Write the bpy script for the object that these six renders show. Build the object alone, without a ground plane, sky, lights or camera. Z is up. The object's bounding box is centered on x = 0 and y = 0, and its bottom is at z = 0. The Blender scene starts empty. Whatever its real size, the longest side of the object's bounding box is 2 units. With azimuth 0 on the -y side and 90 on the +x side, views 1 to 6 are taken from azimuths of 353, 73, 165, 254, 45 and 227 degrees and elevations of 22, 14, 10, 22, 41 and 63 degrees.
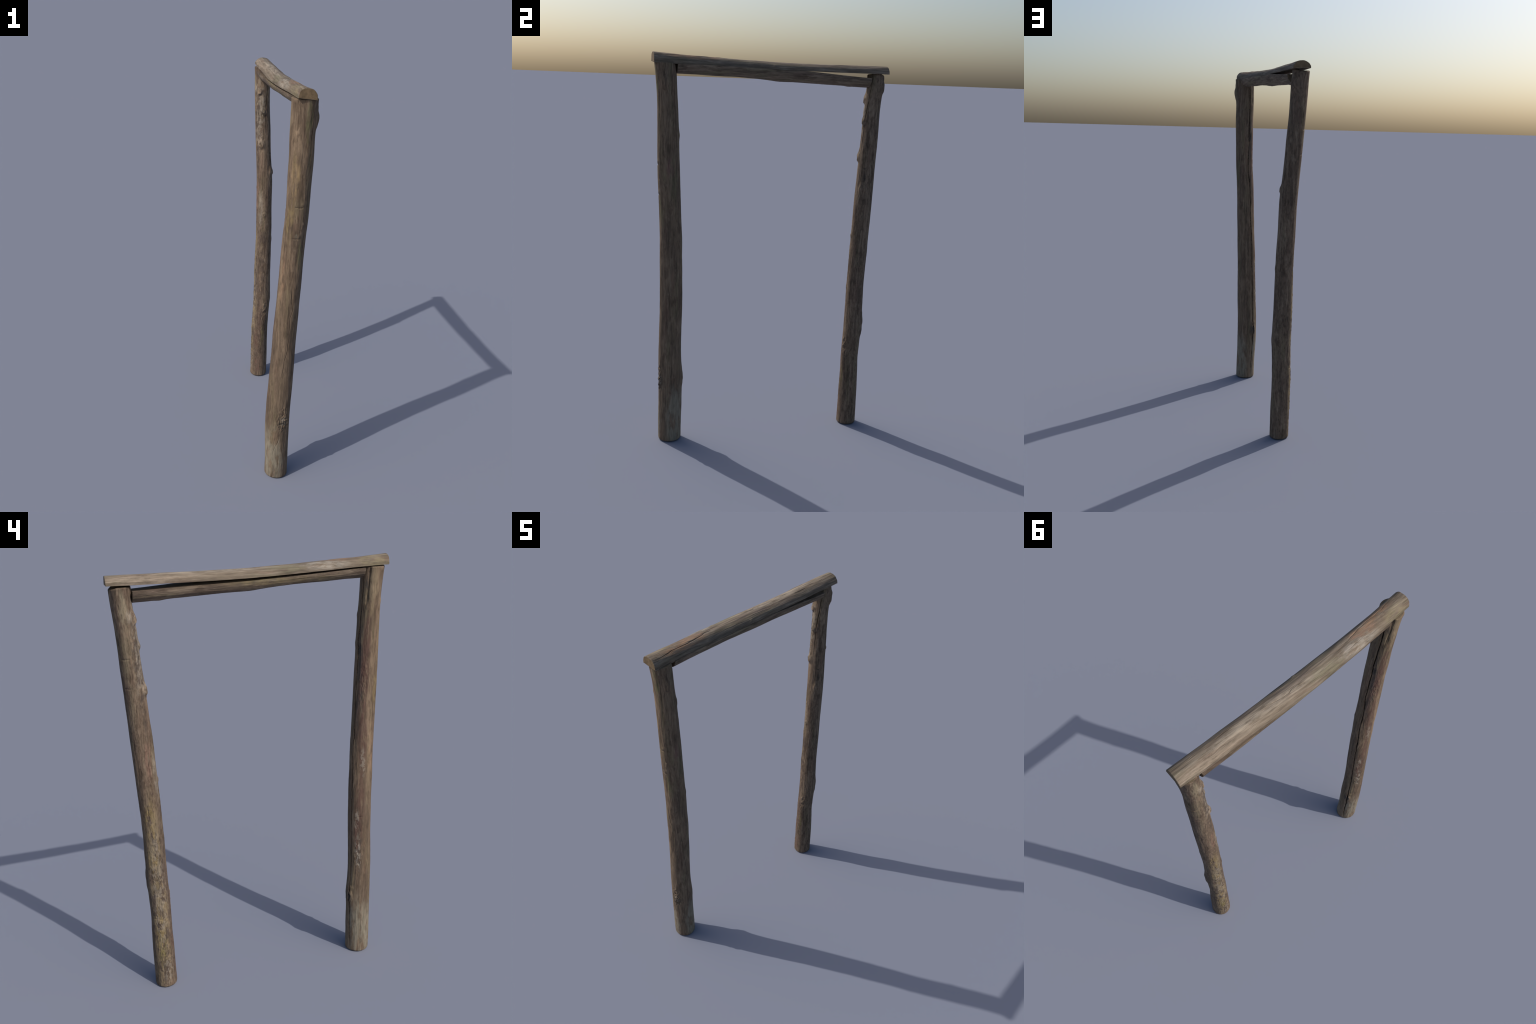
# Rustic frame of weathered logs: two leaning posts, a half-log top rail that lies
# across them and a half-log crossbar wedged between them just under the rail.
import bpy, math
import numpy as np

rng = np.random.default_rng(7)

# ------------------------------------------------------------------ noise in code
_perm = np.random.default_rng(11).permutation(512)
_perm = np.concatenate([_perm, _perm, _perm])
_grad = np.random.default_rng(12).normal(size=(512, 3))
_grad /= np.linalg.norm(_grad, axis=1)[:, None]


def noise(p, scale=(1, 1, 1), seed=0.0):
    """gradient noise, about -0.7..0.7, for an (n, 3) array of points"""
    q = p * np.asarray(scale, float) + np.array([seed * 17.3, seed * 5.1, seed * 9.7])
    i = np.floor(q).astype(int)
    f = q - i
    w = f * f * f * (f * (f * 6 - 15) + 10)
    out = np.zeros(len(q))
    for dx in (0, 1):
        for dy in (0, 1):
            for dz in (0, 1):
                h = _perm[_perm[_perm[(i[:, 0] + dx) & 511] + ((i[:, 1] + dy) & 511)] + ((i[:, 2] + dz) & 511)]
                g = _grad[h]
                d = (f[:, 0] - dx) * g[:, 0] + (f[:, 1] - dy) * g[:, 1] + (f[:, 2] - dz) * g[:, 2]
                wt = (w[:, 0] if dx else 1 - w[:, 0]) * (w[:, 1] if dy else 1 - w[:, 1]) * (w[:, 2] if dz else 1 - w[:, 2])
                out += wt * d
    return out


def curve(x, xs, ys):
    """smooth (Catmull-Rom) curve through control points"""
    xs = np.asarray(xs, float)
    ys = np.asarray(ys, float)
    m = np.gradient(ys, xs)
    x = np.clip(x, xs[0], xs[-1])
    j = np.clip(np.searchsorted(xs, x) - 1, 0, len(xs) - 2)
    h = xs[j + 1] - xs[j]
    t = (x - xs[j]) / h
    return ((2 * t**3 - 3 * t**2 + 1) * ys[j] + (t**3 - 2 * t**2 + t) * h * m[j]
            + (-2 * t**3 + 3 * t**2) * ys[j + 1] + (t**3 - t**2) * h * m[j + 1])


def smooth01(a, b, x):
    t = np.clip((x - a) / (b - a), 0, 1)
    return t * t * (3 - 2 * t)


# ------------------------------------------------------------------ mesh helpers
def grid_mesh(name, P, cap_rows, mats, inside=None):
    """closed surface from rings P[row, column, 3]; first and last ring are closed by a fan"""
    R, C, _ = P.shape
    verts = P.reshape(-1, 3)
    a = (np.arange(R - 1)[:, None] * C + np.arange(C)[None, :])
    b = (np.arange(R - 1)[:, None] * C + (np.arange(C)[None, :] + 1) % C)
    quads = np.stack([a, b, b + C, a + C], -1).reshape(-1, 4)
    rows = np.repeat(np.arange(R - 1), C)
    faces = quads.tolist()
    verts = np.vstack([verts, P[0].mean(0), P[-1].mean(0)])
    n = R * C
    faces += [[(c + 1) % C, c, n] for c in range(C)]
    faces += [[(R - 1) * C + c, (R - 1) * C + (c + 1) % C, n + 1] for c in range(C)]
    me = bpy.data.meshes.new(name)
    me.from_pydata(verts.tolist(), [], faces)
    for m in mats:
        me.materials.append(m)
    lo, hi = cap_rows
    idx = np.zeros(len(faces), dtype=np.int32)
    idx[:len(rows)][(rows < lo) | (rows >= R - 1 - hi)] = 1
    idx[len(rows):] = 1
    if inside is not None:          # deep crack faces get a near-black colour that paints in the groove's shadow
        deep = inside[:-1] & np.roll(inside, -1, 1)[:-1]
        idx[lo * C:lo * C + deep.size][deep.ravel()] = 2
    me.polygons.foreach_set("material_index", idx)
    me.polygons.foreach_set("use_smooth", np.ones(len(faces), dtype=bool))
    me.update()
    ob = bpy.data.objects.new(name, me)
    bpy.context.scene.collection.objects.link(ob)
    return ob


def crack_groove(ang, along, radius, pts, width, depth, seed):
    """groove along a polyline of (position along the log, angle in degrees)"""
    xs = np.array([p[0] for p in pts], float)
    an = np.array([p[1] for p in pts], float)
    o = np.argsort(xs)
    xs, an = xs[o], an[o]
    q = np.stack([along * 22, np.zeros_like(along) + seed, along * 0], -1)
    wob = noise(q, seed=seed) * 0.004 + noise(q * 4, seed=seed + 1) * 0.0014
    c = np.radians(np.interp(along, xs, an))
    d = (np.mod(ang - c + np.pi, 2 * np.pi) - np.pi) * radius + wob
    L = xs[-1] - xs[0]
    fade = min(0.35 * L, 0.08)
    e = smooth01(xs[0] - 0.2 * fade, xs[0] + fade, along) * (1 - smooth01(xs[-1] - fade, xs[-1] + 0.2 * fade, along))
    w = width * (0.75 + 0.8 * noise(q * 0.7, seed=seed + 2)) * (0.4 + 0.6 * e)
    return -depth * e * np.exp(-(d / np.maximum(w, 1e-4))**2), d


# ------------------------------------------------------------------ the posts
Z = np.linspace(0, 2.0, 21)
POSTS = {
    "near": dict(
        cx=[-.0130, -.0155, -.0179, -.0192, -.0184, -.0158, -.0134, -.0106, -.0083, -.0038, -.0014, .0021, .0038, .0069, .0122, .0136, .0134, .0154, .0134, .0141, .0139],
        cy=[-.5193, -.5191, -.5167, -.5150, -.5164, -.5183, -.5177, -.5156, -.5156, -.5161, -.5184, -.5200, -.5235, -.5277, -.5328, -.5357, -.5377, -.5411, -.5446, -.5504, -.5600],
        r=[.0587, .0593, .0602, .0605, .0602, .0588, .0578, .0572, .0571, .0563, .0553, .0547, .0541, .0534, .0532, .0534, .0538, .0528, .0524, .0538, .0558],
        a=[-.0002, -.0005, -.0008, -.0009, -.0008, -.0007, -.0009, -.0011, -.0014, -.0015, -.0014, -.0013, -.0012, -.0012, -.0012, -.0009, -.0002, .0006, .0017, .0027, .0036],
        b=[-.0004, -.0014, -.0024, -.0034, -.0042, -.0045, -.0043, -.0039, -.0033, -.0028, -.0024, -.0021, -.0018, -.0016, -.0016, -.0019, -.0025, -.0031, -.0035, -.0037, -.0038],
        top=lambda x, y: 1.951 + 0 * x,
        # (z, angle, height, half length, half width): swellings and branch stubs
        bumps=[(1.862, -11, .0105, .034, .020), (.345, 80, .0042, .045, .035), (.16, 88, .0030, .12, .035), (.325, 112, .0095, .028, .018),
               (1.735, 50, .0035, .018, .012), (1.613, 80, .0030, .018, .014), (1.15, 50, .0025, .02, .014),
               (.335, -69, .0030, .035, .026), (1.335, -80, .0025, .008, .006), (1.485, -80, .0022, .008, .006),
               (1.392, -62, .0022, .006, .006), (1.482, -74, .0022, .007, .005), (1.94, -141, .0028, .010, .009),
               (1.80, -125, .0020, .012, .008), (1.62, 117, .0030, .016, .011), (.62, -35, .0015, .03, .02),
               (.90, -140, .0015, .02, .01), (1.045, 160, .0014, .03, .012)],
        # (z, angle, depth, half length, half width)
        dents=[(1.93, 138, .0065, .030, .011), (1.86, 139, .0040, .055, .009), (1.81, 138, .0040, .022, .008),
               (1.60, 116, .0045, .014, .007), (1.86, -20, .0025, .010, .006), (.335, 118, .0035, .020, .006),
               (.337, -70, .0030, .006, .005), (.312, -76, .0050, .007, .004), (.395, -80, .0020, .008, .006)],
        rough=[(.335, -70, .048, .040, .0095), (.40, -76, .026, .028, .0055), (.34, 114, .04, .02, .0025),
               (1.45, 150, .12, .025, .0022), (.62, 152, .20, .022, .0018), (1.93, 140, .04, .02, .002)],
        cracks=[([(0.02, 116), (.15, 112), (.26, 113), (.36, 112), (.43, 110), (.55, 111), (.75, 112), (.90, 113), (1.10, 113), (1.24, 112),
                  (1.35, 107), (1.45, 106), (1.55, 107), (1.62, 104), (1.70, 109), (1.86, 107), (1.94, 105)], .0025, .020),
                ([(.10, -121), (.16, -118), (.24, -92), (.32, -96)], .0012, .0030),
                ([(.56, -108), (.60, -105), (.69, -97), (.74, -86), (.82, -83), (.92, -88), (.96, -75), (1.02, -90), (1.10, -93)], .0013, .0034),
                ([(1.805, -2), (1.84, 2)], .0011, .0050), ([(1.20, 25), (1.60, 20)], .0010, .0018),
                ([(.62, 60), (1.05, 66)], .0010, .0018), ([(.3, -5), (.72, 4)], .0010, .0018), ([(.02, 30), (.30, 26)], .0010, .002),
                ([(1.15, -150), (1.5, -146)], .0009, .0016), ([(.1, 175), (.42, 170)], .0010, .0018), ([(1.66, -60), (1.92, -55)], .001, .002),
                ([(1.74, 128), (1.94, 150)], .0018, .0040)],
        cuts=[(1.469, -97, 22, .0040), (1.320, -95, 24, .0026), (.775, 165, 16, .0022), (1.22, -55, 10, .0014)],
        seed=3.0),
    "far": dict(
        cx=[.0136, .0120, .0104, .0098, .0105, .0132, .0139, .0111, .0097, .0100, .0086, .0052, .0033, .0009, -.0057, -.0128, -.0178, -.0241, -.0280, -.0314, -.0390],
        cy=[.4943, .4947, .4954, .4953, .4940, .4951, .4990, .4995, .4993, .5016, .5054, .5098, .5134, .5179, .5246, .5311, .5375, .5434, .5491, .5579, .5642],
        r=[.0515, .0515, .0509, .0495, .0484, .0491, .0500, .0489, .0474, .0468, .0466, .0467, .0471, .0467, .0458, .0449, .0443, .0431, .0427, .0424, .0423],
        a=[-.0002, -.0002, -.0002, -.0001, 0, .0001, .0001, .0001, -.0002, -.0006, -.0011, -.0015, -.0018, -.0018, -.0017, -.0014, -.0009, -.0005, 0, .0001, .0002],
        b=[.0008, .0003, -.0002, -.0008, -.0013, -.0015, -.0014, -.0014, -.0014, -.0013, -.0011, -.0009, -.0010, -.0010, -.0008, -.0006, -.0005, -.0005, -.0007, -.0008, -.0010],
        top=lambda x, y: 1.934 - 0.28 * np.maximum(y - 0.572, 0) + 0.10 * np.maximum(x + 0.050, 0) + 0.03 * np.maximum(0.55 - y, 0),
        bumps=[(1.857, 33, .0110, .026, .017), (1.925, -98, .0065, .045, .026), (1.803, -118, .0105, .017, .013), (1.690, -75, .0055, .012, .012),
               (1.502, -112, .0105, .017, .015), (1.343, -44, .0060, .011, .011), (1.692, -97, .0065, .011, .011),
               (1.338, -14, .0075, .012, .011), (.928, -14, .0022, .016, .012), (.54, -14, .0025, .03, .02),
               (.60, 55, .0055, .045, .022), (.545, 60, .0035, .02, .016), (1.565, 42, .0035, .008, .008),
               (1.088, -98, .0035, .010, .009), (.49, -76, .0035, .022, .016), (.43, -66, .0025, .018, .014),
               (1.245, -172, .0026, .007, .007), (1.16, -160, .0016, .006, .006), (1.41, -155, .002, .014, .010),
               (1.81, -163, .003, .014, .012), (1.515, -118, .002, .010, .008), (1.75, -100, .002, .02, .012),
               (.79, 170, .0020, .008, .012), (.80, -120, .0020, .020, .014), (.33, 165, .0020, .025, .014), (1.0, -140, .0016, .02, .012)],
        dents=[(1.452, -34, .0040, .005, .004), (1.408, -29, .0025, .022, .007), (1.087, -99, .0020, .003, .003),
               (1.668, -74, .003, .007, .006), (1.78, -113, .0030, .008, .009), (1.475, -112, .003, .008, .009),
               (.50, -70, .0028, .014, .005), (.455, -64, .0028, .010, .006), (1.412, -155, .003, .006, .004),
               (.93, 165, .0035, .010, .007), (.66, 85, .002, .03, .02), (.38, 60, .002, .05, .02)],
        rough=[(.46, -70, .075, .024, .0040), (.55, 175, .50, .040, .0018), (.15, -170, .20, .05, .0022),
               (1.65, -140, .22, .03, .0017), (1.1, -110, .3, .025, .0012)],
        cracks=[([(1.55, -74), (1.60, -76), (1.66, -73), (1.72, -67), (1.80, -56), (1.86, -52), (1.93, -45)], .0015, .0085),
                ([(1.32, -24), (1.39, -27), (1.46, -33), (1.55, -30)], .0011, .0034),
                ([(.55, 20), (1.0, 15)], .0009, .0016), ([(.98, 92), (1.5, 84)], .0009, .0016),
                ([(.9, 165), (1.0, 160)], .0012, .003), ([(1.1, 150), (1.35, 156)], .0009, .0018), ([(.1, -20), (.5, -28)], .0009, .0016),
                ([(.62, -60), (.8, -66)], .0010, .0018), ([(1.6, 5), (1.9, 12)], .0009, .0018)],
        cuts=[(1.647, 152, 27, .0036), (1.522, 148, 27, .0020), (.797, -175, 16, .0026), (.393, 150, 30, .0020), (.585, 60, 20, .002), (1.28, 150, 8, .001)],
        seed=8.0),
}


def spine(d, z):
    return curve(z, Z, d["cx"]), curve(z, Z, d["cy"])


def build_post(d, mats, rows=640, cols=352):
    th = np.linspace(0, 2 * np.pi, cols, endpoint=False)
    ztop = d["top"](d["cx"][19] + d["r"][19] * np.cos(th), d["cy"][19] + d["r"][19] * np.sin(th))
    # vertical stations: rounded foot, shaft, rounded rim
    s = np.concatenate([[0.0], np.linspace(0.0015, 0.9985, rows), [1.0]])
    S, T = np.meshgrid(s, th, indexing="ij")
    zz = S * ztop[None, :]
    z, t = zz.ravel(), T.ravel()
    cx, cy = spine(d, z)
    r, a, b = (curve(z, Z, d[k]) for k in "rab")
    h = r + a * np.cos(2 * t) + b * np.sin(2 * t)
    dh = 2 * (-a * np.sin(2 * t) + b * np.cos(2 * t))
    n = np.stack([np.cos(t), np.sin(t), np.zeros_like(t)], -1)
    tg = np.stack([-np.sin(t), np.cos(t), np.zeros_like(t)], -1)
    base = np.stack([cx, cy, z], -1) + h[:, None] * n + dh[:, None] * tg
    sd = d["seed"]
    loc = np.stack([r * np.cos(t), r * np.sin(t), z], -1)
    warp = noise(loc, (9, 9, 4), sd + 5)[:, None] * np.array([0.02, 0.02, 0.05])
    disp = 0.0022 * noise(loc, (16, 16, 6), sd) + 0.0016 * noise(loc + warp, (55, 55, 5), sd + 1)
    disp += 0.0010 * noise(loc + warp, (130, 130, 9), sd + 2) + 0.0005 * noise(loc, (260, 260, 30), sd + 3)

    def ell(zc, deg, lz, lw):
        dt = (np.mod(t - math.radians(deg) + np.pi, 2 * np.pi) - np.pi) * r
        return ((z - zc) / lz)**2 + (dt / lw)**2, z - zc, dt

    for k, (zc, deg, hh, lz, lw) in enumerate(d["bumps"]):
        e, dz, dt = ell(zc, deg, lz, lw)
        if lz < 0.03 and hh > 0.005:       # branch collar: long shoulder above, abrupt below
            e = np.where(dz > 0, (dz / (1.9 * lz))**2, (dz / lz)**2) + (dt / lw)**2
        e = e * (1 + 0.7 * noise(loc, (45, 45, 45), sd + k))
        m = np.exp(-np.clip(e, 0, 30))
        if lz < 0.03 and hh > 0.003:       # a cut or broken branch stub: flatter crown with a rim
            m = np.minimum(m * 1.35, 0.9 + 0.1 * m) / 1.0
            m -= 0.12 * np.exp(-(np.sqrt(np.clip(e, 0, 99)) - 0.25)**2 / 0.03)
        disp += hh * m * (0.85 if hh > 0.005 and lz < 0.022 else 1.0)
    for k, (zc, deg, dd, lz, lw) in enumerate(d["dents"]):
        e, dz, dt = ell(zc, deg, lz, lw)
        disp -= dd * np.exp(-np.clip(e * (1 + 0.9 * noise(loc, (70, 70, 40), sd + 30 + k)), 0, 30))
    for k, (zc, deg, lz, lw, amp) in enumerate(d["rough"]):
        e, dz, dt = ell(zc, deg, lz, lw)
        m = np.exp(-np.clip(e, 0, 30)**1.5)
        f = noise(loc + warp * 0.4, (95, 95, 55), sd + 60 + k)
        disp += amp * m * (np.abs(f) * 2.0 - 0.45 + 0.6 * noise(loc, (170, 170, 90), sd + 70 + k))
    inside = np.zeros(len(t), dtype=bool)
    for k, (pts, w, dep) in enumerate(d["cracks"]):
        g, dist = crack_groove(t, z, r, pts, w, dep, sd + 11 * k + 2)
        disp += g
        inside |= g < -0.0035
    for k, (zc, deg, half, dep) in enumerate(d["cuts"]):   # short cross-grain cracks, one lip proud
        e, dz, dt = ell(zc, deg, 1, 1)
        dz = dz + 0.003 * noise(np.stack([dt, dt * 0, dt * 0], -1), (60, 60, 60), sd + k)
        lim = math.radians(half) * r
        fade = np.clip(1 - (dt / lim)**4, 0, 1) * (np.abs(dt) < lim)
        disp += fade * dep * (-np.exp(-(dz / 0.0020)**2) - 0.35 * np.exp(-np.abs(dz) / 0.010) * (dz > 0) * 0.7)
    # worn rim at foot and top
    up = ztop[None, :] - zz
    edge = 0.007 * (1 - np.sqrt(np.clip(1 - (1 - np.clip(zz / 0.009, 0, 1))**2, 0, 1)))
    edge += 0.0035 * (1 - np.sqrt(np.clip(1 - (1 - np.clip(up / 0.004, 0, 1))**2, 0, 1)))
    P = (base + (disp - edge.ravel())[:, None] * n).reshape(len(s), cols, 3)
    # sawn ends
    def cap(ring, zfun, sign):
        c = ring.mean(0)
        out = []
        for k in (0.985, 0.93, 0.8, 0.6, 0.4, 0.2):
            q = c + (ring - c) * k
            q[:, 2] = ring[:, 2] * k + (1 - k) * c[2]
            if sign > 0:
                q[:, 2] += 0.0006 * noise(q, (120, 120, 5), sd)
            else:
                q[:, 2] = np.maximum(q[:, 2], 0) + 0.0003
            out.append(q)
        return out
    rings = cap(P[0], None, -1)[::-1] + list(P) + cap(P[-1], None, 1)
    ob = grid_mesh("post", np.array(rings), (6, 6), mats, inside.reshape(len(s), cols))
    return ob


# ------------------------------------------------------------------ the half logs
def build_half_log(name, up, ys, xw, zw, xe, ze, height, power, mats, cracks, bumps, seed, rows=520, arc=150, flat=70, skew=(0, 0)):
    """Half log lying along y.  (xw, zw) and (xe, ze) are the two sharp edges of its sawn face,
    height is how far the round side stands off that face; up = +1 round side on top."""
    y0, y1 = ys[0], ys[-1]
    y = np.concatenate([[y0, y0 + 0.0012], np.linspace(y0 + 0.003, y1 - 0.003, rows), [y1 - 0.0012, y1]])
    XW, ZW, XE, ZE, H, PW = (curve(y, ys, v) for v in (xw, zw, xe, ze, height, power))
    # angle 0 at the east edge, pi at the west edge over the round side
    ang = (1 - np.cos(np.linspace(0, np.pi, arc))) * 0.5 * np.pi * 0.35 + np.linspace(0, np.pi, arc) * 0.65
    flat_t = np.linspace(0, 1, flat + 2)[1:-1]
    rings = []
    for i in range(len(y)):
        c, s = np.cos(ang), np.sin(ang)
        k = (np.abs(c)**PW[i] + np.abs(s)**PW[i])**(-1 / PW[i])
        hw = (XE[i] - XW[i]) / 2
        xm = (XE[i] + XW[i]) / 2
        px = xm + hw * c * k
        pz = ZW[i] + (ZE[i] - ZW[i]) * (px - XW[i]) / (2 * hw) + up * H[i] * s * k
        fx = XW[i] + (XE[i] - XW[i]) * flat_t
        fz = ZW[i] + (ZE[i] - ZW[i]) * flat_t
        rings.append(np.stack([np.concatenate([px, fx]), np.full(arc + flat, y[i]), np.concatenate([pz, fz])], -1))
    P = np.array(rings)
    # outward normals of each ring
    dd = np.roll(P, -1, 1) - np.roll(P, 1, 1)
    N = np.stack([dd[..., 2], np.zeros(P.shape[:2]), -dd[..., 0]], -1)
    N /= np.linalg.norm(N, axis=2)[..., None] + 1e-9
    if up < 0:
        N = -N
    p = P.reshape(-1, 3)
    yy = p[:, 1]
    a = np.tile(np.concatenate([ang, np.full(flat, -1.5)]), len(y))
    rnd = np.tile(np.concatenate([np.ones(arc), np.zeros(flat)]), len(y))
    rr = np.full(len(p), 0.045)
    warp = noise(p, (9, 4, 9), seed + 5)[:, None] * np.array([0.02, 0.05, 0.02])
    edge_soft = np.where(rnd > 0, np.clip(np.sin(np.clip(a, 0, np.pi)) * 4, 0.35, 1), 0.5)
    disp = edge_soft * (0.0022 * noise(p, (16, 6, 16), seed) + 0.0017 * noise(p + warp, (55, 5, 55), seed + 1)
                        + 0.0011 * noise(p + warp, (130, 8, 130), seed + 2) + 0.0005 * noise(p, (260, 25, 260), seed + 3))
    for k, (pts, w, dep) in enumerate(cracks):
        g, dist = crack_groove(a, yy, rr, pts, w, dep, seed + 7 * k + 1)
        disp += g * rnd
        # one lip of each split stands proud
        disp += rnd * 0.25 * dep * np.exp(-np.clip(dist, 0, 1) / 0.006) * (dist > 0) * (np.abs(g) > 0) * smooth01(0, dep * 0.5, -g)
    for k, (yc, deg, hh, ly, lw) in enumerate(bumps):
        e = ((yy - yc) / ly)**2 + ((a - math.radians(deg)) * rr / lw)**2
        disp += rnd * hh * np.exp(-np.clip(e * (1 + 0.6 * noise(p, (40, 40, 40), seed + k)), 0, 30))
    # slightly eased sawn ends
    yd = np.minimum(yy - y0, y1 - yy)
    disp -= 0.0018 * (1 - np.sqrt(np.clip(1 - (1 - np.clip(yd / 0.002, 0, 1))**2, 0, 1)))
    p = p + disp[:, None] * N.reshape(-1, 3)
    P = p.reshape(P.shape)
    # saw cuts not quite square
    f0 = smooth01(0.06, 0.0, P[..., 1] - y0)
    f1 = smooth01(0.06, 0.0, y1 - P[..., 1])
    xm = P[..., 0].mean(1, keepdims=True)
    P[..., 1] += (P[..., 0] - xm) * (skew[0] * f0 + skew[1] * f1)

    def cap(ring):
        c = ring.mean(0)
        return [c + (ring - c) * k for k in (0.97, 0.85, 0.65, 0.4, 0.2)]
    if up > 0:
        P = P[:, ::-1]
    rings = cap(P[0])[::-1] + list(P) + cap(P[-1])
    ob = grid_mesh(name, np.array(rings), (5, 5), mats)
    return ob


# ------------------------------------------------------------------ materials
class Nodes:
    def __init__(self, name):
        self.mat = bpy.data.materials.new(name)
        self.mat.use_nodes = True
        self.t = self.mat.node_tree
        self.t.nodes.clear()
        self.pos = self.add("ShaderNodeTexCoord").outputs["Object"]

    def add(self, kind, **kw):
        n = self.t.nodes.new(kind)
        for k, v in kw.items():
            setattr(n, k, v)
        return n

    def put(self, sock, v):
        if isinstance(v, bpy.types.NodeSocket):
            self.t.links.new(v, sock)
        elif hasattr(sock, "default_value"):
            if isinstance(v, tuple) and len(v) == 3 and sock.type == "RGBA":
                v = v + (1,)
            sock.default_value = v

    def math(self, op, a, b=0.0, c=None):
        n = self.add("ShaderNodeMath", operation=op)
        self.put(n.inputs[0], a)
        self.put(n.inputs[1], b)
        if c is not None:
            self.put(n.inputs[2], c)
        return n.outputs[0]

    def vec(self, op, a, b):
        n = self.add("ShaderNodeVectorMath", operation=op)
        self.put(n.inputs[0], a)
        self.put(n.inputs[1], b)
        return n.outputs["Value"] if op in ("LENGTH", "DISTANCE") else n.outputs["Vector"]

    def noise(self, p, scale, detail=3.0, rough=0.55, shift=0.0, color=False, dist=0.0):
        q = self.vec("MULTIPLY", p, tuple(scale))
        q = self.vec("ADD", q, (shift, shift * 1.7, shift * 0.6))
        n = self.add("ShaderNodeTexNoise")
        self.put(n.inputs["Vector"], q)
        n.inputs["Scale"].default_value = 1.0
        n.inputs["Detail"].default_value = detail
        n.inputs["Roughness"].default_value = rough
        n.inputs["Distortion"].default_value = dist
        return n.outputs["Color"] if color else n.outputs[0]

    def range(self, v, a, b, lo=0.0, hi=1.0):
        n = self.add("ShaderNodeMapRange", interpolation_type="SMOOTHSTEP")
        self.put(n.inputs[0], v)
        for i, x in zip((1, 2, 3, 4), (a, b, lo, hi)):
            n.inputs[i].default_value = x
        return n.outputs[0]

    def mix(self, f, a, b, kind="MIX"):
        n = self.add("ShaderNodeMix", data_type="RGBA", blend_type=kind)
        self.put(n.inputs["Factor"], f)
        self.put(n.inputs["A"], a)
        self.put(n.inputs["B"], b)
        return n.outputs["Result"]

    def blob(self, p, c, rad):
        q = self.vec("SUBTRACT", p, tuple(c))
        q = self.vec("DIVIDE", q, tuple(rad))
        return self.range(self.vec("LENGTH", q, (0, 0, 0)), 1.15, 0.55)

    def finish(self, color, height, strength=0.35, dist=0.002, rough=0.85):
        b = self.add("ShaderNodeBsdfPrincipled")
        self.put(b.inputs["Base Color"], color)
        self.put(b.inputs["Roughness"], rough)
        b.inputs["Specular IOR Level"].default_value = 0.22
        bn = self.add("ShaderNodeBump")
        bn.inputs["Strength"].default_value = strength
        bn.inputs["Distance"].default_value = dist
        self.put(bn.inputs["Height"], height)
        self.t.links.new(bn.outputs[0], b.inputs["Normal"])
        o = self.add("ShaderNodeOutputMaterial")
        self.t.links.new(b.outputs[0], o.inputs[0])
        return self.mat


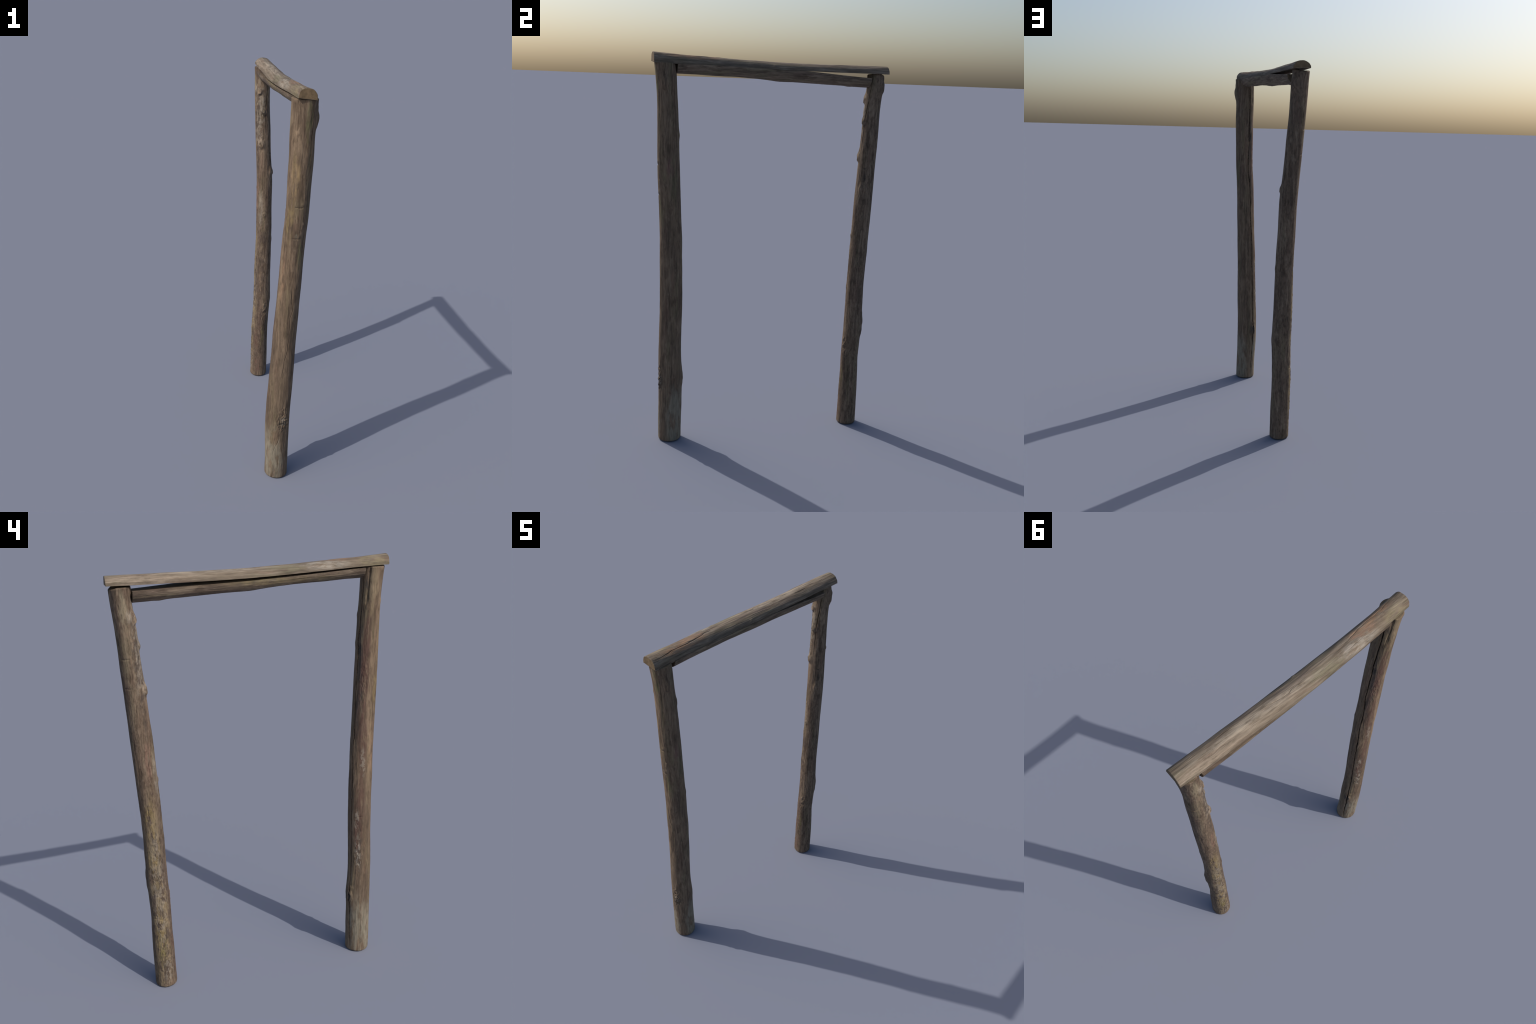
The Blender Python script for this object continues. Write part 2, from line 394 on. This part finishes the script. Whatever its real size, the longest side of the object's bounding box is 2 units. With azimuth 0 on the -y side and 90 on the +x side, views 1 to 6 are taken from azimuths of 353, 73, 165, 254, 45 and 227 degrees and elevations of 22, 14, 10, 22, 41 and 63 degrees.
def weathered_wood(name, along, seed, tones, patches, mottle=0.5, fleck_len=45, blotch=0.5):
    """along: 1 = grain runs along y, 2 = along z.  tones: dark, mid, light, green, red.
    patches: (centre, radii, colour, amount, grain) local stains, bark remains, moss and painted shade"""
    N = Nodes(name)
    p = N.pos

    def sc(across, al):
        s = [across] * 3
        s[along] = al
        return s
    w = N.noise(p, sc(9, 3.5), 2, shift=seed, color=True)
    w = N.vec("SUBTRACT", w, (0.5, 0.5, 0.5))
    amt = [0.022] * 3
    amt[along] = 0.09
    pw = N.vec("ADD", p, N.vec("MULTIPLY", w, tuple(amt)))
    broad = N.noise(pw, sc(22, 4.5), 3, shift=seed + 1)
    streak = N.noise(pw, sc(95, 5.0), 4, 0.6, shift=seed + 2)
    fibre = N.noise(pw, sc(330, 14), 3, 0.6, shift=seed + 3)
    fleck = N.noise(pw, sc(120, fleck_len), 4, 0.65, shift=seed + 4)
    dark, mid, light, green, red = tones
    col = N.mix(N.range(broad, 0.34, 0.66), dark, mid)
    col = N.mix(N.math("MULTIPLY", N.range(streak, 0.48, 0.72), 0.62), col, light)
    col = N.mix(N.math("MULTIPLY", N.range(N.noise(pw, sc(30, 3.2), 3, shift=seed + 6), 0.52, 0.70), 0.45), col, green)
    col = N.mix(N.math("MULTIPLY", N.range(N.noise(pw, sc(34, 4.5), 3, shift=seed + 7), 0.54, 0.70), 0.50), col, red)
    # blotches of old bark and bare pale wood
    b1 = N.noise(pw, sc(46, 11), 4, 0.6, shift=seed + 8)
    b2 = N.noise(pw, sc(60, 15), 4, 0.65, shift=seed + 9)
    col = N.mix(N.math("MULTIPLY", N.range(b1, 0.53, 0.61), blotch), col, tuple(x * k for x, k in zip(dark, (0.66, 0.62, 0.60))))
    col = N.mix(N.math("MULTIPLY", N.range(b2, 0.57, 0.65), blotch * 0.8), col, tuple(x * 1.02 for x in light))
    for k, (c, rad, pc, amount, grain, *flaky) in enumerate(patches):
        f = N.blob(pw if rad[along] > 0.06 else p, c, rad)
        br = N.noise(pw, sc(grain, grain * (0.5 if flaky else 0.30)), 4, 0.65, shift=seed + 20 + k)
        f = N.math("MULTIPLY", N.math("MULTIPLY", f, N.range(br, *((0.475, 0.535) if flaky else (0.38, 0.58)))), amount)
        col = N.mix(f, col, pc)
    # fine dark and pale grain
    v = N.math("ADD", N.math("MULTIPLY", N.range(streak, 0.25, 0.55), 0.30), 0.76)
    v = N.math("MULTIPLY", v, N.math("ADD", N.math("MULTIPLY", N.range(fibre, 0.30, 0.65), 0.26), 0.83))
    v = N.math("MULTIPLY", v, N.math("ADD", N.math("MULTIPLY", N.range(fleck, 0.28, 0.60), mottle), 1.0 - mottle * 0.62))
    cc = N.add("ShaderNodeCombineXYZ")
    for i in range(3):
        N.put(cc.inputs[i], v)
    col = N.mix(1.0, col, cc.outputs[0], "MULTIPLY")
    hgt = N.math("ADD", N.math("MULTIPLY", streak, 0.9), N.math("ADD", N.math("MULTIPLY", fibre, 0.45), N.math("MULTIPLY", fleck, 0.5)))
    return N.finish(col, hgt, 0.55, 0.003)


def sawn_end(name, color, seed, axis):
    """end grain: faint growth rings and saw marks"""
    N = Nodes(name)
    n1 = N.noise(N.pos, (45, 45, 45), 3, shift=seed)
    n2 = N.noise(N.pos, (300, 300, 60) if axis == 1 else (300, 60, 60), 3, shift=seed + 3)
    c = N.mix(N.range(n1, 0.3, 0.7), tuple(x * 0.80 for x in color), tuple(x * 1.18 for x in color))
    c = N.mix(N.math("MULTIPLY", N.range(n2, 0.45, 0.7), 0.45), c, tuple(x * 0.62 for x in color))
    return N.finish(c, n2, 0.35, 0.001, 0.8)


def on_post(d, z, deg):
    cx, cy = spine(d, np.array([z]))
    r = float(curve(np.array([z]), Z, d["r"])[0])
    return (float(cx[0]) + r * math.cos(math.radians(deg)), float(cy[0]) + r * math.sin(math.radians(deg)), z)


KHAKI = (.208, .184, .138)
YELLOW = (.200, .148, .072)
MOSS = (.120, .120, .055)
RED = (.098, .056, .043)
TAN = (.235, .170, .112)
SOOT = (.050, .042, .036)
LICHEN = (.235, .200, .158)


def patch_list(d, rows):
    return [(on_post(d, r[0], r[1]), (r[3], r[3], r[2])) + tuple(r[4:]) for r in rows]


near, far = POSTS["near"], POSTS["far"]
near_patches = patch_list(near, [
    (.12, -120, .24, .065, KHAKI, .85, 24), (.13, 160, .24, .065, KHAKI, .85, 24), (.12, 30, .22, .065, KHAKI, .80, 24),
    (.60, -110, .24, .050, (.165, .120, .080), .6, 30),
    (1.42, -135, .13, .024, YELLOW, .70, 40), (1.60, -122, .12, .024, (.25, .175, .09), .7, 40),
    (1.10, -150, .16, .022, (.25, .16, .10), .6, 60), (1.77, -130, .10, .028, TAN, .7, 60),
    (1.86, -70, .12, .018, MOSS, .6, 40), (1.25, -60, .10, .020, MOSS, .45, 40),
    (.62, 170, .40, .055, (.100, .072, .052), .65, 26), (.68, -100, .34, .055, (.112, .082, .058), .55, 26),
    (1.40, 130, .45, .018, (.066, .055, .048), .75, 40), (1.35, 152, .42, .034, (.105, .066, .052), .65, 40),
    (1.62, 155, .20, .020, RED, .85, 55), (1.45, 148, .14, .024, RED, .95, 55), (1.18, 156, .22, .022, RED, .85, 55),
    (.86, 158, .16, .026, RED, .75, 50), (.68, 152, .11, .024, RED, .85, 55), (1.30, -172, .50, .016, TAN, .5, 50),
    (1.04, 162, .09, .016, LICHEN, .65, 90, 1), (.58, 148, .12, .017, (.27, .235, .19), .85, 90, 1), (.76, 142, .06, .014, LICHEN, .7, 90, 1), (.60, 156, .14, .022, (.055, .043, .036), .6, 60, 1),
    (1.86, 168, .10, .026, (.215, .165, .105), .8, 40), (1.78, 160, .05, .016, (.20, .15, .09), .7, 60),
    (.335, 113, .036, .021, (.058, .053, .049), .90, 60), (.335, 113, .030, .017, (.062, .056, .051), .8, 8), (1.60, 117, .045, .014, SOOT, .85, 60), (1.84, 138, .11, .012, SOOT, .8, 60),
    (1.55, 126, .16, .010, SOOT, .6, 50), (1.86, -20, .016, .010, SOOT, .8, 80), (.330, -72, .040, .030, (.07, .055, .043), .75, 120, 1), (.345, -66, .030, .024, LICHEN, .6, 130, 1),
    (1.46, 0, .05, .022, (.15, .085, .070), .7, 60), (1.40, 20, .12, .025, (.105, .100, .055), .5, 50),
    (1.32, -88, .03, .014, (.20, .19, .14), .6, 60)])
far_patches = patch_list(far, [
    (.50, 172, .64, .056, (.078, .058, .045), .85, 34), (.48, 170, .60, .046, (.195, .148, .088), .80, 38, 1),
    (.90, 162, .11, .026, YELLOW, .75, 42, 1), (.72, 166, .09, .026, YELLOW, .70, 42, 1), (.30, 166, .15, .028, YELLOW, .80, 42, 1),
    (.22, 168, .10, .022, (.17, .140, .06), .7, 80, 1), (.10, -170, .08, .03, LICHEN, .55, 90, 1), (.55, 178, .40, .035, LICHEN, .45, 60, 1),
    (.29, -82, .08, .012, (.17, .155, .06), .7, 50), (.30, -112, .12, .026, RED, .65, 60), (.10, -98, .08, .026, (.12, .07, .055), .7, 60),
    (.47, -110, .10, .022, RED, .5, 60), (1.66, -125, .28, .036, (.078, .058, .048), .80, 45, 1), (1.68, -120, .26, .034, LICHEN, .55, 50, 1),
    (1.515, -116, .024, .020, (.23, .18, .135), .80, 90), (1.512, -116, .011, .009, (.09, .065, .05), .85, 90), (1.087, -99, .006, .005, SOOT, .8, 90),
    (1.688, -76, .014, .013, (.20, .155, .115), .7, 30), (1.343, -44, .011, .010, (.22, .17, .125), .7, 30), (1.803, -118, .018, .014, (.24, .18, .13), .7, 30),
    (.80, -110, .35, .034, (.085, .062, .050), .65, 40, 1), (.35, -105, .40, .03, (.085, .060, .047), .6, 50, 1),
    (1.85, 178, .08, .022, (.26, .22, .15), .6, 60), (1.82, -156, .03, .016, LICHEN, .8, 80), (1.645, -122, .07, .016, LICHEN, .65, 80),
    (1.745, -98, .07, .014, LICHEN, .6, 80), (1.12, -126, .14, .014, LICHEN, .6, 60), (1.80, -125, .018, .012, TAN, .8, 80),
    (1.66, -135, .14, .018, SOOT, .45, 90), (1.38, -150, .12, .014, SOOT, .45, 70), (1.20, -160, .10, .018, (.19, .115, .085), .6, 60),
    (1.41, -29, .030, .008, SOOT, .85, 60), (1.452, -34, .007, .006, SOOT, .9, 100), (1.55, 160, .40, .026, (.18, .145, .095), .55, 40)])

TONES_NEAR = ((0.103, 0.073, 0.050), (0.155, 0.109, 0.072), (0.214, 0.159, 0.107), (0.136, 0.116, 0.065), (0.131, 0.079, 0.055))
TONES_FAR = ((0.097, 0.069, 0.049), (0.145, 0.104, 0.072), (0.201, 0.154, 0.109), (0.130, 0.110, 0.064), (0.121, 0.076, 0.056))
TONES_RAIL = ((0.122, 0.094, 0.068), (0.182, 0.145, 0.107), (0.252, 0.209, 0.162), (0.158, 0.142, 0.086), (0.162, 0.107, 0.079))
TONES_BAR = ((0.108, 0.081, 0.059), (0.162, 0.122, 0.086), (0.225, 0.176, 0.127), (0.149, 0.133, 0.075), (0.126, 0.086, 0.068))

wood_near = weathered_wood("weathered_post_wood", 2, 3.1, TONES_NEAR, near_patches, 0.32, 26)
wood_far = weathered_wood("mottled_bark_wood", 2, 17.7, TONES_FAR, far_patches, 0.48, 45, 0.60)
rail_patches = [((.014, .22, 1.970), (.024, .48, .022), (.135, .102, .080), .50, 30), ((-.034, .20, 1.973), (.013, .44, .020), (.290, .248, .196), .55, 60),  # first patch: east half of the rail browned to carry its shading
                ((.0, -.42, 1.985), (.03, .14, .02), (.135, .098, .068), .55, 60, 1), ((-.01, -.36, 1.985), (.02, .08, .02), (.25, .145, .095), .6, 50),
                ((-.040, -.30, 1.975), (.03, .14, .03), (.275, .245, .205), .65, 60), ((-.045, -.12, 1.970), (.03, .10, .03), (.19, .180, .115), .45, 50),
                ((.020, -.42, 1.985), (.03, .16, .02), (.25, .15, .09), .6, 50), ((-.03, .20, 1.98), (.03, .24, .03), (.31, .26, .20), .6, 40),
                ((-.03, -.55, 1.98), (.04, .09, .03), (.22, .185, .11), .6, 50), ((-.06, .45, 1.96), (.03, .18, .03), (.28, .225, .17), .6, 50),
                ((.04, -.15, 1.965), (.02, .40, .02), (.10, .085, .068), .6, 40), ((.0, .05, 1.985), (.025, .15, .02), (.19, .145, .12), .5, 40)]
bar_patches = [((-.05, -.1, 1.92), (.03, .3, .02), (.20, .155, .085), .6, 50), ((-.05, .25, 1.885), (.03, .25, .02), (.11, .078, .060), .6, 50),
               ((.02, -.2, 1.90), (.03, .3, .03), (.12, .115, .065), .4, 40)]
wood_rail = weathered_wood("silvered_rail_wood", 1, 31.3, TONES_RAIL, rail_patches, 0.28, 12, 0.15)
wood_bar = weathered_wood("crossbar_wood", 1, 44.9, TONES_BAR, bar_patches, 0.34, 20)
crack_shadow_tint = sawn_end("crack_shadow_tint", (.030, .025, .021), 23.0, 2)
end_rail = sawn_end("sawn_rail_end", (.165, .115, .065), 5.0, 1)
end_bar = sawn_end("sawn_bar_end", (.150, .108, .068), 9.0, 1)
end_post = sawn_end("sawn_post_end", (.150, .115, .075), 13.0, 2)

# ------------------------------------------------------------------ assembly
frame = bpy.data.objects.new("wooden_gate_frame", None)
bpy.context.scene.collection.objects.link(frame)
frame["label"] = "rustic gate frame of weathered split logs"
frame["category"] = "gate frame"

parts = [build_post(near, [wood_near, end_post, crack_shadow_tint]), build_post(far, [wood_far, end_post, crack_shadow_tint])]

RY = [-.6137, -.46, -.30, -.14, .02, .18, .34, .50, .612]
parts.append(build_half_log(
    "top_rail", +1, RY,
    xw=[-.0262, -.0395, -.0545, -.0640, -.0690, -.0682, -.0682, -.0705, -.0685],
    zw=[1.9560, 1.9540, 1.9495, 1.9444, 1.9405, 1.9392, 1.9401, 1.9420, 1.9435],
    xe=[.0570, .0475, .0405, .0355, .0310, .0278, .0248, .0232, .0222],
    ze=[1.9490, 1.9460, 1.9432, 1.9415, 1.9400, 1.9390, 1.9385, 1.9386, 1.9390],
    height=[.0462, .0405, .0388, .0362, .0355, .0362, .0378, .0378, .0372],
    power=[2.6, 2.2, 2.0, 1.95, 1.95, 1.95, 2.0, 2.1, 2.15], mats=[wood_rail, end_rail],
    cracks=[([(-.60, 50), (-.582, 52), (-.50, 66), (-.405, 65), (-.33, 70), (-.26, 86)], .0018, .0062),
            ([(.18, 95), (.138, 95), (.086, 102), (.052, 103), (.038, 96), (-.02, 93)], .0013, .0046),
            ([(.34, 123), (.38, 121), (.406, 118), (.435, 121), (.47, 128)], .0013, .0050),
            ([(.41, 84), (.438, 77), (.465, 76)], .0012, .0034), ([(.49, 71), (.53, 76)], .0012, .0032),
            ([(-.245, 122), (-.283, 120), (-.334, 119), (-.385, 121)], .0013, .0044),
            ([(-.31, 84), (-.24, 77)], .0012, .0034), ([(-.41, 75), (-.34, 67)], .0012, .0034),
            ([(.29, 77), (.365, 66), (.42, 69)], .0014, .0044), ([(-.02, 54), (.077, 56), (.14, 41)], .0013, .0034),
            ([(-.28, 163), (-.32, 148), (-.412, 139), (-.44, 122)], .0010, .0030), ([(-.20, 46), (-.06, 40)], .0013, .0030),
            ([(-.56, 100), (-.46, 92)], .0010, .0024), ([(-.18, 108), (-.08, 116)], .0010, .0022), ([(-.55, 30), (-.3, 25)], .0012, .0030)],
    bumps=[(-.38, 70, .0025, .06, .012), (-.22, 64, .0020, .07, .012), (.10, 60, -.0020, .09, .014), (.36, 130, .002, .05, .012),
           (-.28, 140, .0018, .02, .010), (-.20, 150, .0022, .012, .008), (-.1, 40, .0018, .08, .012), (-.012, 28, .0035, .010, .008)],
    seed=21.0, skew=(.02, -.03)))

BY = [-.500, -.40, -.30, -.14, .02, .18, .34, .512]
parts.append(build_half_log(
    "crossbar", -1, BY,
    xw=[-.0370, -.0425, -.0495, -.0545, -.0610, -.0655, -.0690, -.0710],
    zw=[1.9475, 1.9448, 1.9405, 1.9347, 1.9284, 1.9240, 1.9215, 1.9175],
    xe=[.0535, .0485, .0435, .0385, .0345, .0315, .0285, .0245],
    ze=[1.9500, 1.9488, 1.9470, 1.9440, 1.9412, 1.9370, 1.9265, 1.9170],
    height=[.0465, .0455, .0448, .0454, .0496, .0505, .0488, .0480],
    power=[2.0] * 8, mats=[wood_bar, end_bar],
    cracks=[([(-.40, 60), (-.2, 66), (.0, 60)], .0012, .0026), ([(.1, 120), (.3, 126), (.42, 118)], .0011, .0024),
            ([(-.3, 130), (-.1, 136)], .0011, .0022), ([(.05, 30), (.4, 34)], .0012, .0024), ([(-.2, 90), (.2, 95)], .001, .002)],
    bumps=[(.40, 100, .0025, .02, .02), (.02, 95, .002, .06, .02), (-.2, 90, -.002, .06, .02)],
    seed=37.0, skew=(.0, .0)))

for ob in parts:
    ob.parent = frame
